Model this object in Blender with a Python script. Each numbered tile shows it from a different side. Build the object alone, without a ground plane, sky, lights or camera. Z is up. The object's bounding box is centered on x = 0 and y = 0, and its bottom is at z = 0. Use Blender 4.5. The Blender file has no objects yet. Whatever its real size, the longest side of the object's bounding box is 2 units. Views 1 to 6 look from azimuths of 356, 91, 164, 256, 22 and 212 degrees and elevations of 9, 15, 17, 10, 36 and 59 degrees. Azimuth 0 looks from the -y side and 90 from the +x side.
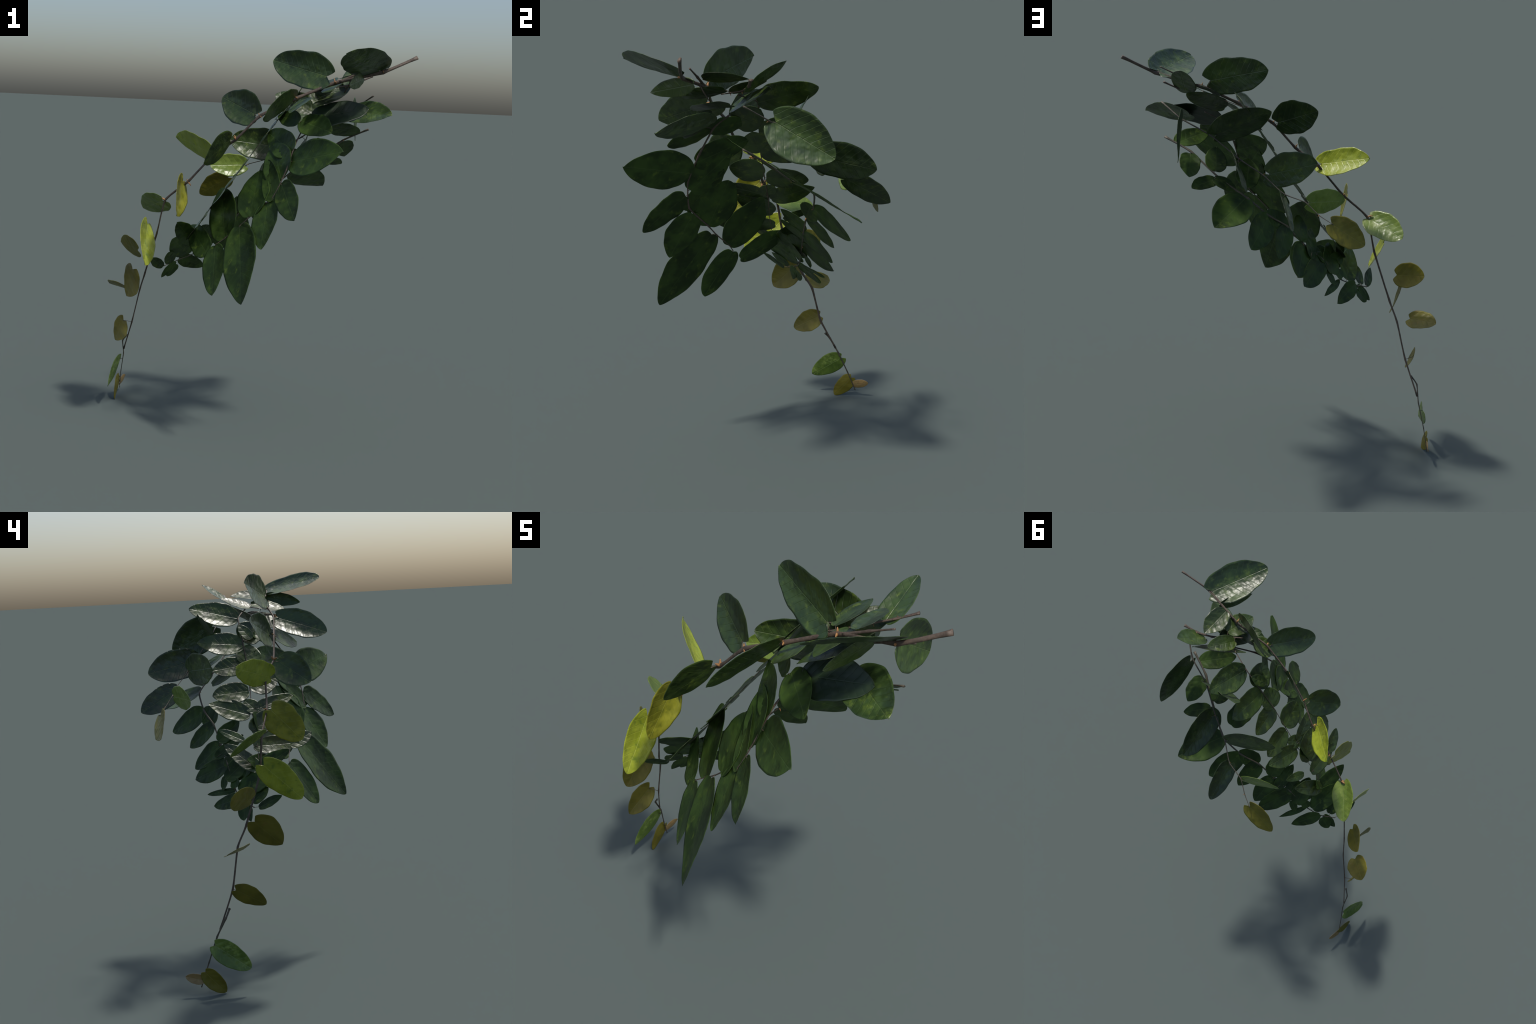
"""Hanging climber shoot: one bent woody stem, several side twigs, heart-shaped leaves."""
import bpy, math, random
from mathutils import Vector, Matrix, noise

random.seed(7)

# ------------------------------------------------------------------ materials
def nodes_of(name):
    mat = bpy.data.materials.new(name)
    mat.use_nodes = True
    nt = mat.node_tree
    nt.nodes.clear()
    out = nt.nodes.new("ShaderNodeOutputMaterial")
    bsdf = nt.nodes.new("ShaderNodeBsdfPrincipled")
    nt.links.new(bsdf.outputs[0], out.inputs[0])
    return mat, nt, bsdf

def math_node(nt, op, a, b=None, c=None):
    n = nt.nodes.new("ShaderNodeMath")
    n.operation = op
    for i, v in enumerate((a, b, c)):
        if v is None:
            continue
        if isinstance(v, (int, float)):
            n.inputs[i].default_value = v
        else:
            nt.links.new(v, n.inputs[i])
    return n.outputs[0]

def mix(nt, fac, a, b):
    n = nt.nodes.new("ShaderNodeMix")
    n.data_type = 'RGBA'
    for sock, v in ((n.inputs[0], fac), (n.inputs[6], a), (n.inputs[7], b)):
        if isinstance(v, (int, float)):
            sock.default_value = v
        elif isinstance(v, tuple):
            sock.default_value = v + (1.0,)
        else:
            nt.links.new(v, sock)
    return n.outputs[2]

def ramp(nt, src, lo, hi):
    n = nt.nodes.new("ShaderNodeMapRange")
    n.interpolation_type = 'SMOOTHSTEP'
    n.inputs["From Min"].default_value = lo
    n.inputs["From Max"].default_value = hi
    nt.links.new(src, n.inputs["Value"])
    return n.outputs[0]

def tex_noise(nt, vec, scale, detail=3.0, rough=0.55):
    n = nt.nodes.new("ShaderNodeTexNoise")
    n.inputs["Scale"].default_value = scale
    n.inputs["Detail"].default_value = detail
    n.inputs["Roughness"].default_value = rough
    nt.links.new(vec, n.inputs["Vector"])
    return n.outputs[0]

def leaf_material(name, base, second, patch, vein, patch_lo=0.52, rough=0.33, bump=0.5, vary=0.35, spec=0.45):
    """Leaf blade: local x runs along the midrib, y across it."""
    mat, nt, bsdf = nodes_of(name)
    tc = nt.nodes.new("ShaderNodeTexCoord")
    info = nt.nodes.new("ShaderNodeObjectInfo")
    shift = nt.nodes.new("ShaderNodeVectorMath")
    shift.operation = 'MULTIPLY_ADD'
    comb = nt.nodes.new("ShaderNodeCombineXYZ")
    for i in range(3):
        nt.links.new(info.outputs["Random"], comb.inputs[i])
    nt.links.new(comb.outputs[0], shift.inputs[0])
    shift.inputs[1].default_value = (13.0, 7.0, 5.0)
    nt.links.new(tc.outputs["Object"], shift.inputs[2])
    vec = shift.outputs[0]
    sep = nt.nodes.new("ShaderNodeSeparateXYZ")
    nt.links.new(tc.outputs["Object"], sep.inputs[0])
    x, y = sep.outputs[0], sep.outputs[1]
    ay = math_node(nt, 'ABSOLUTE', y)
    # lateral veins: chevrons running forward from the midrib
    phase = math_node(nt, 'SUBTRACT', x, math_node(nt, 'MULTIPLY', ay, 0.75))
    wob = tex_noise(nt, vec, 22.0, 2.0)
    phase = math_node(nt, 'ADD', phase, math_node(nt, 'MULTIPLY', wob, 0.012))
    wave = math_node(nt, 'ABSOLUTE', math_node(nt, 'SINE', math_node(nt, 'MULTIPLY', phase, 95.0)))
    lateral = math_node(nt, 'SUBTRACT', 1.0, ramp(nt, wave, 0.0, 0.22))
    midrib = math_node(nt, 'SUBTRACT', 1.0, ramp(nt, ay, 0.0006, 0.0028))
    big = tex_noise(nt, vec, 10.0, 3.0)
    fine = tex_noise(nt, vec, 60.0, 4.0, 0.65)
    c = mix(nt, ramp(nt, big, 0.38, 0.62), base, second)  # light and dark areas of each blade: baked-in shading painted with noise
    mask = math_node(nt, 'MULTIPLY', ramp(nt, tex_noise(nt, vec, 24.0, 5.0, 0.62), patch_lo, patch_lo + 0.2),
                     ramp(nt, fine, 0.35, 0.6))
    c = mix(nt, mask, c, patch)
    c = mix(nt, math_node(nt, 'MULTIPLY', lateral, 0.10), c, vein)
    c = mix(nt, math_node(nt, 'MULTIPLY', midrib, 0.4), c, vein)
    hsv = nt.nodes.new("ShaderNodeHueSaturation")
    nt.links.new(c, hsv.inputs["Color"])
    v = math_node(nt, 'ADD', math_node(nt, 'MULTIPLY', info.outputs["Random"], vary), 1.0 - vary * 0.5)
    nt.links.new(v, hsv.inputs["Value"])
    nt.links.new(hsv.outputs[0], bsdf.inputs["Base Color"])
    nt.links.new(math_node(nt, 'ADD', math_node(nt, 'MULTIPLY', fine, 0.12), rough - 0.06), bsdf.inputs["Roughness"])
    bsdf.inputs["Specular IOR Level"].default_value = spec
    # quilted relief between the veins
    h = math_node(nt, 'SUBTRACT', math_node(nt, 'ADD', math_node(nt, 'MULTIPLY', tex_noise(nt, vec, 30.0, 1.0, 0.45), 2.6), math_node(nt, 'MULTIPLY', fine, 0.12)),
                  math_node(nt, 'ADD', math_node(nt, 'MULTIPLY', lateral, 0.30), math_node(nt, 'MULTIPLY', midrib, 0.4)))
    # the two halves of the blade rise gently from the midrib
    h = math_node(nt, 'ADD', h, math_node(nt, 'MULTIPLY', math_node(nt, 'MULTIPLY', y, y), 1200.0))
    b = nt.nodes.new("ShaderNodeBump")
    b.inputs["Strength"].default_value = bump
    b.inputs["Distance"].default_value = 0.004
    nt.links.new(h, b.inputs["Height"])
    nt.links.new(b.outputs[0], bsdf.inputs["Normal"])
    return mat

def bark_material(name, base, second, dark, scale=45.0):
    mat, nt, bsdf = nodes_of(name)
    tc = nt.nodes.new("ShaderNodeTexCoord")
    vec = tc.outputs["Object"]
    n1 = tex_noise(nt, vec, scale, 4.0, 0.6)
    n2 = tex_noise(nt, vec, scale * 3.0, 4.0, 0.65)
    c = mix(nt, ramp(nt, n1, 0.38, 0.62), base, second)
    c = mix(nt, ramp(nt, n2, 0.55, 0.72), c, dark)
    nt.links.new(c, bsdf.inputs["Base Color"])
    bsdf.inputs["Roughness"].default_value = 0.6
    b = nt.nodes.new("ShaderNodeBump")
    b.inputs["Strength"].default_value = 0.4
    b.inputs["Distance"].default_value = 0.003
    nt.links.new(n2, b.inputs["Height"])
    nt.links.new(b.outputs[0], bsdf.inputs["Normal"])
    return mat

LEAF_MATERIALS = {
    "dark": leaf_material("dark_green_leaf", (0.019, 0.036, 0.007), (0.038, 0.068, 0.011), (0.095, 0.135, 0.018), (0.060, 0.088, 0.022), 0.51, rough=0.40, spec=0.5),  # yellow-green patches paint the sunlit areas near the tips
    "quilted": leaf_material("quilted_green_leaf", (0.018, 0.036, 0.009), (0.036, 0.066, 0.014), (0.085, 0.125, 0.020), (0.065, 0.092, 0.026), 0.52, rough=0.38, bump=0.65, spec=0.55),
    "soft": leaf_material("mid_green_leaf", (0.017, 0.034, 0.008), (0.036, 0.068, 0.013), (0.080, 0.120, 0.018), (0.060, 0.095, 0.028), 0.54, rough=0.44, bump=0.3, spec=0.18),
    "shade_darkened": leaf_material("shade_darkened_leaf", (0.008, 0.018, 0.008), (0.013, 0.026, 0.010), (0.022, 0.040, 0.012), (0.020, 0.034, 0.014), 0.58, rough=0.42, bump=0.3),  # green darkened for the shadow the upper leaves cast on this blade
    "lime": leaf_material("lime_leaf", (0.115, 0.180, 0.026), (0.165, 0.235, 0.040), (0.22, 0.28, 0.06), (0.26, 0.31, 0.11), 0.50),
    "lime_dark": leaf_material("fresh_green_leaf", (0.060, 0.105, 0.014), (0.105, 0.165, 0.024), (0.17, 0.24, 0.05), (0.15, 0.21, 0.06), 0.46),
    "yellow": leaf_material("yellow_leaf", (0.24, 0.29, 0.020), (0.33, 0.38, 0.035), (0.13, 0.19, 0.018), (0.42, 0.45, 0.10), 0.50),
    "olive_yellow": leaf_material("olive_yellow_leaf", (0.15, 0.155, 0.013), (0.23, 0.23, 0.022), (0.10, 0.12, 0.014), (0.22, 0.23, 0.05), 0.50),
    "brown_olive": leaf_material("brown_olive_leaf", (0.105, 0.096, 0.010), (0.150, 0.134, 0.016), (0.17, 0.120, 0.020), (0.16, 0.145, 0.035), 0.52, rough=0.42, bump=0.4, spec=0.25),
    "brown": leaf_material("brown_leaf", (0.19, 0.13, 0.045), (0.24, 0.16, 0.06), (0.28, 0.20, 0.07), (0.25, 0.18, 0.08), 0.50),
}
BARK = bark_material("brown_bark", (0.058, 0.040, 0.027), (0.095, 0.068, 0.048), (0.030, 0.020, 0.014))
BARK_THIN = bark_material("grey_green_bark", (0.050, 0.044, 0.030), (0.080, 0.066, 0.042), (0.026, 0.022, 0.016))
SCALE_BARK = bark_material("orange_bud_scale", (0.22, 0.105, 0.035), (0.32, 0.16, 0.055), (0.10, 0.05, 0.02))

# ------------------------------------------------------------------ measurements (metres)
LEAVES = {
    "main_stem": [
        ("quilted", (0.570, -0.285, 1.902), (0.363, -0.539, 1.959), 0.196, 150),
        ("quilted", (0.325, -0.198, 1.866), (0.073, -0.020, 1.940), 0.178, 81),
        ("quilted", (0.160, -0.226, 1.745), (0.005, -0.450, 1.659), 0.157, 123),
        ("quilted", (-0.014, -0.118, 1.663), (-0.177, 0.028, 1.743), 0.170, 75),
        ("dark", (-0.140, -0.129, 1.526), (-0.266, -0.258, 1.418), 0.162, 117),
        ("yellow", (-0.230, -0.050, 1.457), (-0.411, 0.171, 1.527), 0.143, 120),
        ("olive_yellow", (-0.369, -0.012, 1.302), (-0.393, -0.162, 1.142), 0.165, 81),
        ("lime", (-0.471, 0.076, 1.189), (-0.579, 0.259, 1.126), 0.143, 138),
        ("yellow", (-0.548, 0.088, 1.056), (-0.547, -0.100, 0.874), 0.147, 63),
        ("brown_olive", (-0.600, 0.175, 0.905), (-0.699, 0.298, 0.933), 0.129, 117),
        ("brown_olive", (-0.623, 0.169, 0.799), (-0.641, 0.042, 0.676), 0.148, 66),
        ("brown_olive", (-0.663, 0.242, 0.682), (-0.763, 0.346, 0.688), 0.119, 150),
        ("brown_olive", (-0.675, 0.291, 0.487), (-0.709, 0.154, 0.411), 0.109, 66),
    ],
    "stem_end": [
        ("lime_dark", (-0.696, 0.414, 0.233), (-0.752, 0.257, 0.115), 0.109, 102),
        ("brown_olive", (-0.703, 0.472, 0.110), (-0.721, 0.379, 0.001), 0.082, 90),
        ("brown", (-0.699, 0.484, 0.070), (-0.673, 0.565, 0.090), 0.049, 81),
    ],
    "trailing_twig": [
        ("quilted", (0.515, 0.075, 1.708), (0.574, 0.306, 1.569), 0.197, 93),
        ("quilted", (0.288, 0.237, 1.535), (0.312, 0.497, 1.475), 0.176, 66),
        ("quilted", (0.092, 0.391, 1.393), (0.103, 0.580, 1.287), 0.128, 60),
        ("quilted", (0.355, 0.116, 1.647), (0.115, 0.223, 1.773), 0.184, 48),
        ("quilted", (0.136, 0.300, 1.489), (-0.121, 0.227, 1.517), 0.168, 84),
        ("lime", (-0.030, 0.418, 1.374), (-0.220, 0.371, 1.366), 0.121, 78),
        ("brown_olive", (-0.114, 0.511, 1.291), (-0.270, 0.541, 1.188), 0.127, 117),
    ],
    "upper_twig": [
        ("quilted", (0.477, -0.037, 1.826), (0.533, 0.118, 1.950), 0.115, 9),
        ("dark", (0.443, -0.215, 1.879), (0.466, -0.029, 1.875), 0.113, 24),
        ("dark", (0.503, -0.247, 1.862), (0.405, -0.431, 1.823), 0.073, 96),
        ("dark", (0.385, -0.131, 1.827), (0.330, -0.312, 1.791), 0.115, 156),
        ("dark", (0.322, -0.106, 1.808), (0.404, 0.038, 1.866), 0.094, 18),
        ("dark", (0.269, -0.109, 1.739), (0.493, 0.057, 1.837), 0.114, 144),
        ("dark", (0.247, -0.177, 1.757), (0.147, -0.230, 1.677), 0.119, 174),
        ("dark", (0.420, -0.110, 1.770), (0.262, -0.285, 1.733), 0.115, 164),
    ],
    "front_twig": [
        ("quilted", (0.430, -0.183, 1.699), (0.623, -0.392, 1.688), 0.168, 144),
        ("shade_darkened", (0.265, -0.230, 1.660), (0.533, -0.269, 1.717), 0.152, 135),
        ("soft", (0.213, -0.204, 1.644), (0.340, -0.381, 1.595), 0.130, 132),
        ("soft", (0.115, -0.336, 1.334), (0.164, -0.528, 1.182), 0.132, 120),
        ("soft", (0.055, -0.311, 1.239), (0.019, -0.431, 1.023), 0.167, 144),
        ("soft", (-0.076, -0.239, 1.108), (-0.068, -0.501, 0.764), 0.215, 129),
        ("soft", (-0.190, -0.149, 0.993), (-0.202, -0.295, 0.762), 0.154, 134),
        ("soft", (-0.144, -0.161, 1.036), (-0.162, 0.032, 1.272), 0.197, 54),
        ("soft", (-0.029, -0.249, 1.160), (0.020, -0.144, 1.384), 0.216, 29),
        ("soft", (-0.231, -0.111, 0.946), (-0.323, 0.114, 1.057), 0.129, 64),
        ("soft", (0.076, -0.336, 1.257), (0.055, -0.163, 1.441), 0.114, 55),
        ("soft", (0.115, -0.311, 1.358), (0.081, -0.133, 1.520), 0.184, 58),
        ("soft", (0.165, -0.277, 1.492), (0.059, -0.050, 1.575), 0.138, 65),
        ("soft", (0.200, -0.210, 1.641), (0.108, -0.051, 1.662), 0.083, 66),
        ("soft", (0.160, -0.305, 1.444), (0.368, -0.566, 1.515), 0.181, 114),
    ],
    "outer_twig": [
        ("soft", (0.113, 0.234, 1.266), (0.242, 0.393, 1.151), 0.132, 58),
        ("soft", (0.013, 0.207, 1.202), (0.088, 0.331, 1.077), 0.106, 53),
        ("soft", (-0.075, 0.194, 1.107), (-0.019, 0.328, 0.976), 0.117, 48),
        ("soft", (-0.186, 0.189, 1.015), (-0.048, 0.337, 0.929), 0.119, 59),
        ("soft", (-0.284, 0.179, 0.894), (-0.165, 0.300, 0.861), 0.036, 60),
        ("soft", (-0.375, 0.170, 0.871), (-0.241, 0.284, 0.811), 0.079, 62),
        ("soft", (-0.312, 0.098, 1.001), (-0.194, 0.194, 0.955), 0.084, 62),
        ("soft", (0.469, 0.037, 1.544), (0.497, 0.173, 1.456), 0.103, 16),
        ("soft", (0.365, 0.138, 1.437), (0.495, 0.226, 1.417), 0.078, 33),
        ("soft", (0.019, 0.206, 1.203), (0.128, 0.226, 1.289), 0.103, 54),
        ("soft", (-0.063, 0.202, 1.121), (-0.079, 0.088, 1.226), 0.108, 140),
        ("soft", (-0.109, 0.232, 1.043), (-0.148, 0.087, 1.157), 0.075, 135),
        ("soft", (-0.217, 0.167, 1.005), (-0.158, 0.155, 1.077), 0.102, 28),
        ("soft", (-0.233, 0.210, 0.944), (-0.251, 0.074, 1.069), 0.115, 140),
        ("soft", (-0.205, 0.211, 0.959), (-0.242, 0.230, 0.890), 0.043, 155),
        ("soft", (-0.394, 0.150, 0.854), (-0.468, 0.148, 0.765), 0.047, 132),
        ("soft", (-0.417, 0.124, 0.851), (-0.427, 0.040, 0.922), 0.070, 141),
        ("soft", (-0.461, 0.102, 0.830), (-0.521, -0.002, 0.893), 0.053, 128),
        ("soft", (-0.390, 0.163, 0.838), (-0.438, 0.176, 0.767), 0.068, 145),
        ("soft", (-0.299, 0.179, 0.910), (-0.264, 0.174, 0.954), 0.056, 41),
        ("soft", (-0.324, 0.168, 0.897), (-0.411, -0.011, 1.001), 0.126, 130),
        ("soft", (0.215, 0.160, 1.400), (0.160, -0.012, 1.500), 0.120, 161),
        ("soft", (0.230, 0.227, 1.361), (0.423, 0.426, 1.273), 0.165, 30),
        ("soft", (0.527, -0.025, 1.586), (0.346, -0.136, 1.620), 0.106, 147),
        ("soft", (0.356, 0.105, 1.466), (0.322, -0.046, 1.557), 0.108, 163),
        ("soft", (0.373, 0.148, 1.442), (0.272, 0.193, 1.391), 0.082, 155),
        ("soft", (-0.300, 0.130, 0.960), (-0.391, -0.089, 1.096), 0.100, 131),
    ],
    "inner_twig": [
        ("dark", (0.195, -0.002, 1.753), (0.263, 0.255, 1.820), 0.145, 54),
        ("dark", (0.096, 0.001, 1.612), (0.133, 0.248, 1.636), 0.136, 55),
        ("dark", (0.025, 0.003, 1.511), (0.025, 0.194, 1.489), 0.115, 55),
        ("dark", (-0.067, 0.025, 1.378), (-0.060, 0.220, 1.364), 0.120, 55),
        ("dark", (-0.149, 0.045, 1.258), (-0.085, 0.249, 1.326), 0.113, 53),
        ("dark", (-0.229, 0.105, 1.138), (-0.177, 0.223, 1.198), 0.051, 51),
        ("dark", (0.024, -0.001, 1.510), (0.093, -0.035, 1.613), 0.133, 163),
        ("dark", (-0.055, 0.014, 1.396), (-0.041, -0.145, 1.436), 0.138, 126),
        ("dark", (-0.133, 0.005, 1.287), (-0.112, -0.207, 1.341), 0.080, 126),
        ("dark", (-0.142, 0.001, 1.274), (-0.095, 0.059, 1.334), 0.081, 43),
        ("dark", (0.122, 0.009, 1.648), (0.151, -0.121, 1.705), 0.146, 129),
        ("dark", (0.096, -0.046, 1.642), (0.155, 0.007, 1.720), 0.061, 37),
        ("dark", (-0.276, -0.128, 1.099), (-0.247, -0.258, 1.156), 0.078, 129),
        ("dark", (-0.204, 0.054, 1.180), (-0.152, -0.121, 1.275), 0.115, 130),
        ("dark", (-0.254, 0.060, 1.108), (-0.273, -0.180, 1.109), 0.101, 125),
        ("dark", (-0.333, 0.057, 0.996), (-0.228, 0.209, 1.128), 0.091, 45),
    ],
}

# Twig centre lines: (point, half width, half thickness)
TWIGS = {
    "main_stem": ([(0.757, -0.273, 1.973), (0.59, -0.283, 1.895), (0.367, -0.204, 1.834), (0.179, -0.202, 1.751),
                   (0.007, -0.150, 1.656), (-0.107, -0.109, 1.532), (-0.210, -0.033, 1.451), (-0.340, 0.004, 1.301),
                   (-0.457, 0.068, 1.195), (-0.497, 0.098, 1.010), (-0.559, 0.196, 0.773), (-0.586, 0.252, 0.674),
                   (-0.627, 0.297, 0.480), (-0.674, 0.382, 0.301)], 0.0085, 0.0050),
    "broken_stub": ([(0.390, -0.212, 1.842), (0.480, -0.232, 1.886), (0.572, -0.254, 1.928)], 0.0065, 0.0050),
    "hanging_stub": ([(0.445, -0.232, 1.858), (0.436, -0.214, 1.824), (0.420, -0.194, 1.788)], 0.0055, 0.0035),
    "stem_end": ([(-0.655, 0.325, 0.395), (-0.680, 0.352, 0.355), (-0.676, 0.398, 0.270), (-0.692, 0.450, 0.150),
                  (-0.700, 0.495, 0.036)], 0.0055, 0.0035),
    "trailing_twig": ([(0.594, -0.049, 1.782), (0.514, 0.049, 1.714), (0.385, 0.120, 1.645), (0.265, 0.227, 1.547),
                       (0.166, 0.300, 1.483), (0.088, 0.384, 1.411), (-0.007, 0.423, 1.377), (-0.060, 0.474, 1.325),
                       (-0.117, 0.518, 1.290)], 0.0045, 0.003),
    "outer_twig": ([(0.578, -0.054, 1.611), (0.462, 0.017, 1.549), (0.345, 0.133, 1.440), (0.223, 0.234, 1.357),
                    (0.113, 0.234, 1.266), (0.013, 0.207, 1.202), (-0.075, 0.194, 1.107), (-0.186, 0.189, 1.015),
                    (-0.290, 0.179, 0.900), (-0.375, 0.168, 0.862), (-0.455, 0.125, 0.832)], 0.0062, 0.0035),
    "inner_twig": ([(0.330, -0.080, 1.800), (0.190, -0.002, 1.753), (0.095, 0.000, 1.615), (0.023, 0.002, 1.511),
                    (-0.060, 0.015, 1.385), (-0.145, 0.030, 1.262), (-0.244, 0.037, 1.124), (-0.333, 0.057, 0.996)], 0.0034, 0.002),
    "front_twig": ([(0.366, -0.118, 1.720), (0.250, -0.190, 1.655), (0.180, -0.262, 1.530), (0.135, -0.320, 1.400), (0.078, -0.325, 1.270),
                    (-0.027, -0.248, 1.159), (-0.075, -0.215, 1.105), (-0.143, -0.160, 1.035), (-0.192, -0.145, 0.995)], 0.0052, 0.003),
    "upper_twig": ([(0.588, -0.019, 1.881), (0.520, -0.030, 1.850), (0.440, -0.060, 1.825), (0.370, -0.110, 1.812), (0.300, -0.150, 1.800)], 0.0075, 0.0045),
}

# ------------------------------------------------------------------ builders
root = bpy.data.objects.new("climbing_shoot", None)
bpy.context.scene.collection.objects.link(root)
root["label"] = "arching leafy climber shoot with dark green and yellowing leaves"
root["category"] = "plant branch"

def add_object(name, mesh, matrix=None, parent=root):
    ob = bpy.data.objects.new(name, mesh)
    bpy.context.scene.collection.objects.link(ob)
    ob.parent = parent
    if matrix is not None:
        ob.matrix_world = matrix
    return ob

def catmull(points, per=8):
    P = [Vector(p) for p in points]
    out = []
    for i in range(len(P) - 1):
        a = P[i - 1] if i else P[i] * 2 - P[i + 1]
        b, c = P[i], P[i + 1]
        d = P[i + 2] if i + 2 < len(P) else P[i + 1] * 2 - P[i]
        for k in range(per):
            t = k / per
            # softened spline: the real nodes are angular
            q = 0.5 * ((2 * b) + (c - a) * t + (2 * a - 5 * b + 4 * c - d) * t * t + (3 * b - a - 3 * c + d) * t ** 3)
            out.append(q.lerp(b.lerp(c, t), 0.6))
    out.append(P[-1])
    return out

def tube(verts, faces, path, half_w, half_t, flat, sides=8, swell=None):
    """Sweep a flattened ring along path; flat = direction of the thin axis."""
    start = len(verts)
    n = len(path)
    for i, p in enumerate(path):
        tang = (path[min(i + 1, n - 1)] - path[max(i - 1, 0)]).normalized()
        thin = (flat - tang * flat.dot(tang))
        thin = thin.normalized() if thin.length > 1e-4 else tang.orthogonal().normalized()
        wide = tang.cross(thin)
        k = swell(i) if swell else 1.0
        for j in range(sides):
            a = 2 * math.pi * j / sides
            r = 1.0 + 0.12 * noise.noise(p * 55 + Vector((j * 3.1, 0, 0)))
            verts.append(p + (wide * math.cos(a) * half_w + thin * math.sin(a) * half_t) * k * r)
    for i in range(n - 1):
        for j in range(sides):
            a = start + i * sides + j
            b = start + i * sides + (j + 1) % sides
            faces.append((a, b, b + sides, a + sides))
    faces.append(tuple(start + j for j in reversed(range(sides))))
    faces.append(tuple(start + (n - 1) * sides + j for j in range(sides)))

def mesh_from(name, verts, faces, mat):
    me = bpy.data.meshes.new(name)
    me.from_pydata([tuple(v) for v in verts], [], faces)
    me.materials.append(mat)
    for p in me.polygons:
        p.use_smooth = True
    me.update()
    return me

def closest_on(points, p):
    best = None
    for a, b in zip(points[:-1], points[1:]):
        a, b = Vector(a), Vector(b)
        t = max(0.0, min(1.0, (p - a).dot(b - a) / (b - a).length_squared))
        q = a.lerp(b, t)
        if best is None or (q - p).length < (best - p).length:
            best = q
    return best

FLAT = {"broken_stub": Vector((0.3, -0.7, 0.6)), "hanging_stub": Vector((0.3, -0.7, 0.6)), "main_stem": Vector((1.0, 0.25, 0.35)), "stem_end": Vector((1, 0, 0)), "trailing_twig": Vector((-0.3, 0.7, 0.6)),
        "outer_twig": Vector((-0.45, 0.7, 0.5)), "inner_twig": Vector((-0.816, 0.068, 0.574)),
        "front_twig": Vector((-0.767, -0.502, 0.399)), "upper_twig": Vector((0.43, 0.08, -0.9))}

def build_twig(key):
    pts, hw, ht = TWIGS[key]
    path = catmull(pts)
    n = len(path)
    verts, faces = [], []
    def swell(i):
        near = min(i % 8, 8 - i % 8)
        taper = 1.0 - 0.6 * i / n
        if key == "main_stem":
            taper = 1.0 - 0.45 * i / n
        return taper * (1.0 + (0.35 if near == 0 else 0.12 if near == 1 else 0.0))
    tube(verts, faces, path, hw, ht, FLAT[key], 10, swell)
    for sty, base, tip, w, r in LEAVES.get(key, []):
        b, t = Vector(base), Vector(tip)
        q = closest_on(pts, b)
        end = b + (t - b).normalized() * 0.004
        if (end - q).length < 0.05:
            tube(verts, faces, [q, q.lerp(end, 0.5) + Vector((0, 0, 0.002)), end], 0.0014, 0.0014, Vector((0.3, 0.5, 0.8)), 6)
    name = key if key in ("main_stem", "stem_end") else "twig_stub" if "stub" in key else "twig"
    mat = BARK if key in ("main_stem", "front_twig", "inner_twig", "upper_twig", "broken_stub", "hanging_stub") else BARK_THIN
    return add_object(name, mesh_from(name, verts, faces, mat))

def build_scales():
    """Dry bud scales and broken stubs at the nodes of the woody stems."""
    for key in ("main_stem", "trailing_twig", "upper_twig", "outer_twig"):
        pts, hw, ht = TWIGS[key]
        for i in range(1, min(len(pts) - 1, 9)):
            p = Vector(pts[i])
            along = (Vector(pts[i + 1]) - Vector(pts[i - 1])).normalized()
            for k in range(2 if key == "main_stem" else 1):
                side = Vector((random.uniform(-1, 1), random.uniform(-1, 1), random.uniform(-0.8, 0.8)))
                side = (side - along * side.dot(along)).normalized()
                ln = random.uniform(0.018, 0.032) if key == "main_stem" else random.uniform(0.008, 0.014)
                verts, faces = [], []
                d = (side + along * random.uniform(-0.5, 0.3)).normalized()
                path = [p, p + d * ln * 0.5, p + d * ln + Vector((0, 0, -0.003))]
                tube(verts, faces, path, ln * 0.24, ln * 0.15, along, 6, lambda q: (1.0, 0.85, 0.3)[q])
                add_object("bud_scale", mesh_from("bud_scale", verts, faces, SCALE_BARK))

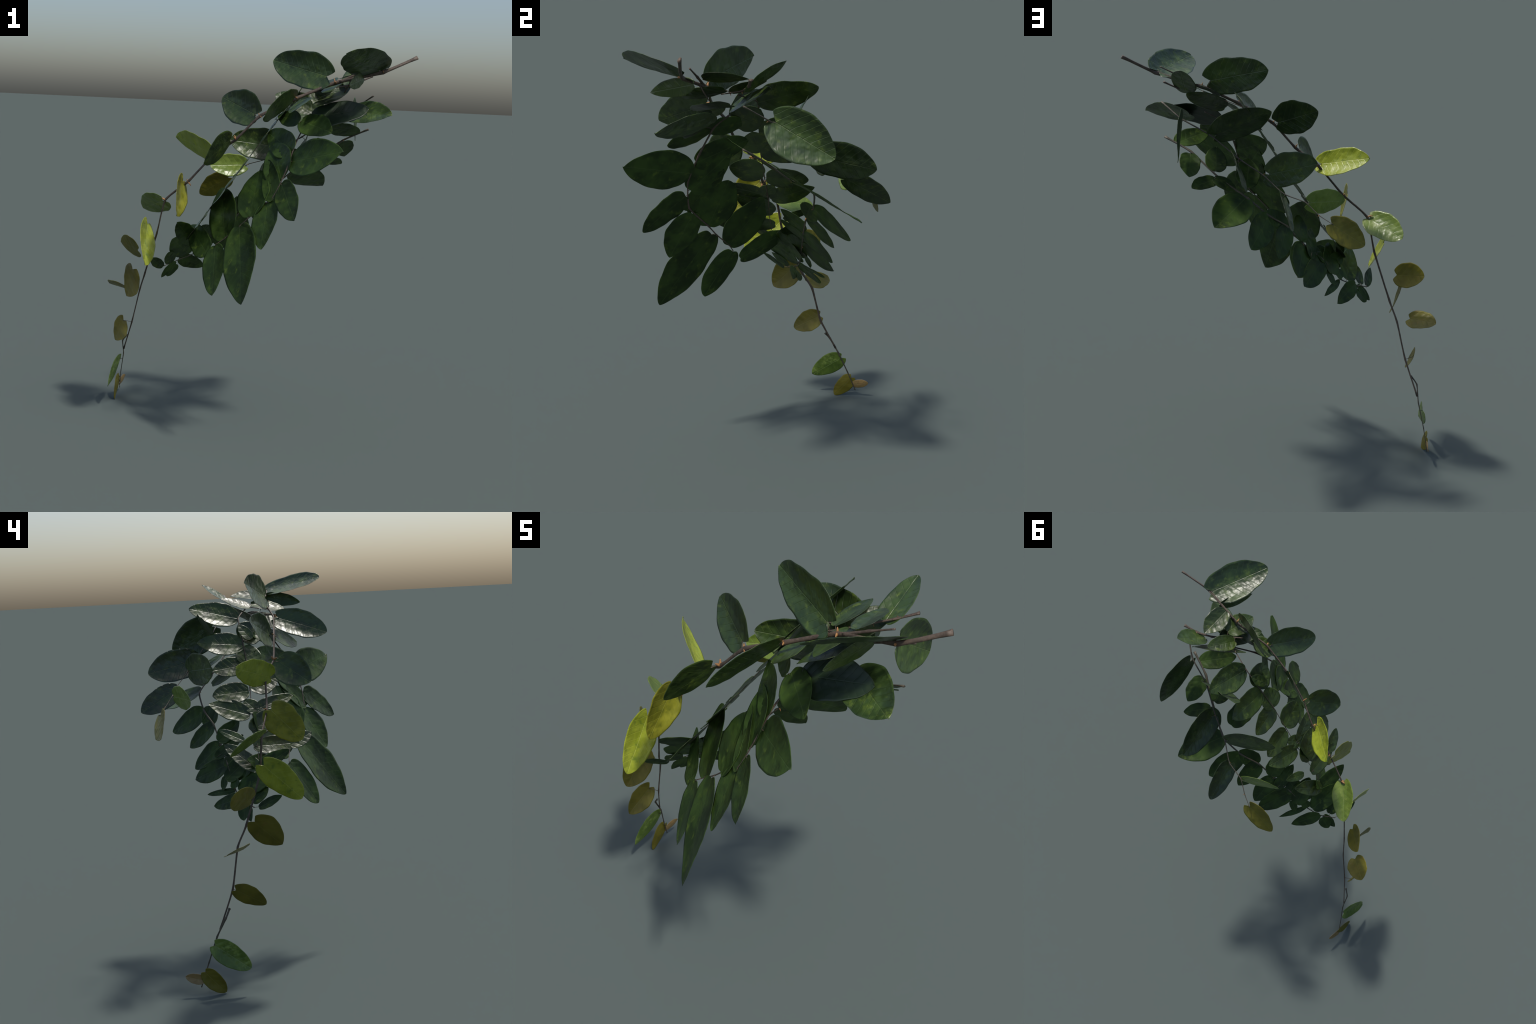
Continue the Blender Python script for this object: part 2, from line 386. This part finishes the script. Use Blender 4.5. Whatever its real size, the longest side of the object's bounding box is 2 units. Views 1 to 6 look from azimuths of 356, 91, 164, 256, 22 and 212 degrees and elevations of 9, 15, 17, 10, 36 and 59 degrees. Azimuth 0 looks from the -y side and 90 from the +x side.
def build_leaf(style, base, tip, width, roll, index, lobe, widest, cup):
    b, t = Vector(base), Vector(tip)
    length = (t - b).length
    ax = (t - b).normalized()
    e1 = ax.cross(Vector((0, 0, 1))).normalized()
    e2 = e1.cross(ax)
    across = e1 * math.cos(math.radians(roll)) + e2 * math.sin(math.radians(roll))
    normal = ax.cross(across)
    if normal.z < 0:
        across, normal = -across, -normal
    rnd = random.Random(100 + index)
    taper = rnd.uniform(0.58, 0.70) if lobe > 0.1 else rnd.uniform(0.66, 0.82)
    def profile(s):
        """Relative half width: round shoulder at the base, blunt point at the tip."""
        if s < widest:
            return max(0.0, 1 - (1 - s / widest) ** 2.4) ** 0.48
        return max(0.0, 1 - ((s - widest) / (1 - widest)) ** 1.95) ** taper
    nu, nv = 36, 9
    ph1, ph2 = rnd.uniform(0, 6), rnd.uniform(0, 6)
    wav = rnd.uniform(0.02, 0.045)
    top = []
    quilt = 0.0016 * min(1.0, length / 0.2)
    seed = Vector((index * 3.7, index * 1.3, 0.0))
    for i in range(nu + 1):
        # cosine spacing keeps both ends round
        s = 0.5 - 0.5 * math.cos(math.pi * i / nu)
        f = max(profile(s), 0.004)
        row = []
        for j in range(-nv, nv + 1):
            v = j / nv
            side = 1 if j > 0 else -1
            hw = 0.525 * width * f * (1 + wav * (math.sin(9 * s + (ph1 if side > 0 else ph2)) + 0.5 * math.sin(23 * s + ph2 * side)))
            y = v * hw
            x = length * (s - lobe * abs(v) ** 0.75 * (1 - s) ** 4 * min(1.0, f / 0.36))
            z = cup * hw * (abs(v) ** 1.6)
            chev = math.sin((x - 0.75 * abs(y)) * 95.0 * 2.0)
            z += quilt * (0.55 * chev * min(1.0, abs(v) * 2.0) * (1 - abs(v) ** 4)
                          + 1.3 * noise.noise(Vector((x * 26, y * 26, 0.0)) + seed))
            z += 0.012 * length * math.sin(6 * s + ph1) * v
            row.append(Vector((x, y, z)))
        top.append(row)
    cols = 2 * nv + 1
    th = 0.0012
    verts = [p for row in top for p in row] + [p - Vector((0, 0, th)) for row in top for p in row]
    off = (nu + 1) * cols
    faces = []
    for i in range(nu):
        for j in range(cols - 1):
            a = i * cols + j
            faces.append((a, a + cols, a + cols + 1, a + 1))
            faces.append((off + a, off + a + 1, off + a + cols + 1, off + a + cols))
    rim = [i * cols for i in range(nu + 1)] + [nu * cols + j for j in range(1, cols)] + \
          [i * cols + cols - 1 for i in range(nu - 1, -1, -1)] + [j for j in range(cols - 2, 0, -1)]
    for a, c in zip(rim, rim[1:] + rim[:1]):
        faces.append((a, off + a, off + c, c))
    m = Matrix((ax, across, normal)).transposed().to_4x4()
    m.translation = b
    me = mesh_from("leaf", verts, faces, LEAF_MATERIALS[style])
    return add_object("leaf", me, m)

for key in TWIGS:
    build_twig(key)
build_scales()
SHAPES = {"main_stem": (0.15, 0.37, 0.12), "stem_end": (0.12, 0.36, 0.15), "trailing_twig": (0.16, 0.37, 0.10),
          "outer_twig": (0.03, 0.42, 0.06), "inner_twig": (0.03, 0.42, 0.06), "front_twig": (0.04, 0.40, 0.08), "upper_twig": (0.04, 0.42, 0.10)}
count = 0
for key, rows in LEAVES.items():
    lobe, widest, cup = SHAPES[key]
    for style, base, tip, w, r in rows:
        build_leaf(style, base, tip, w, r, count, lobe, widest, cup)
        count += 1
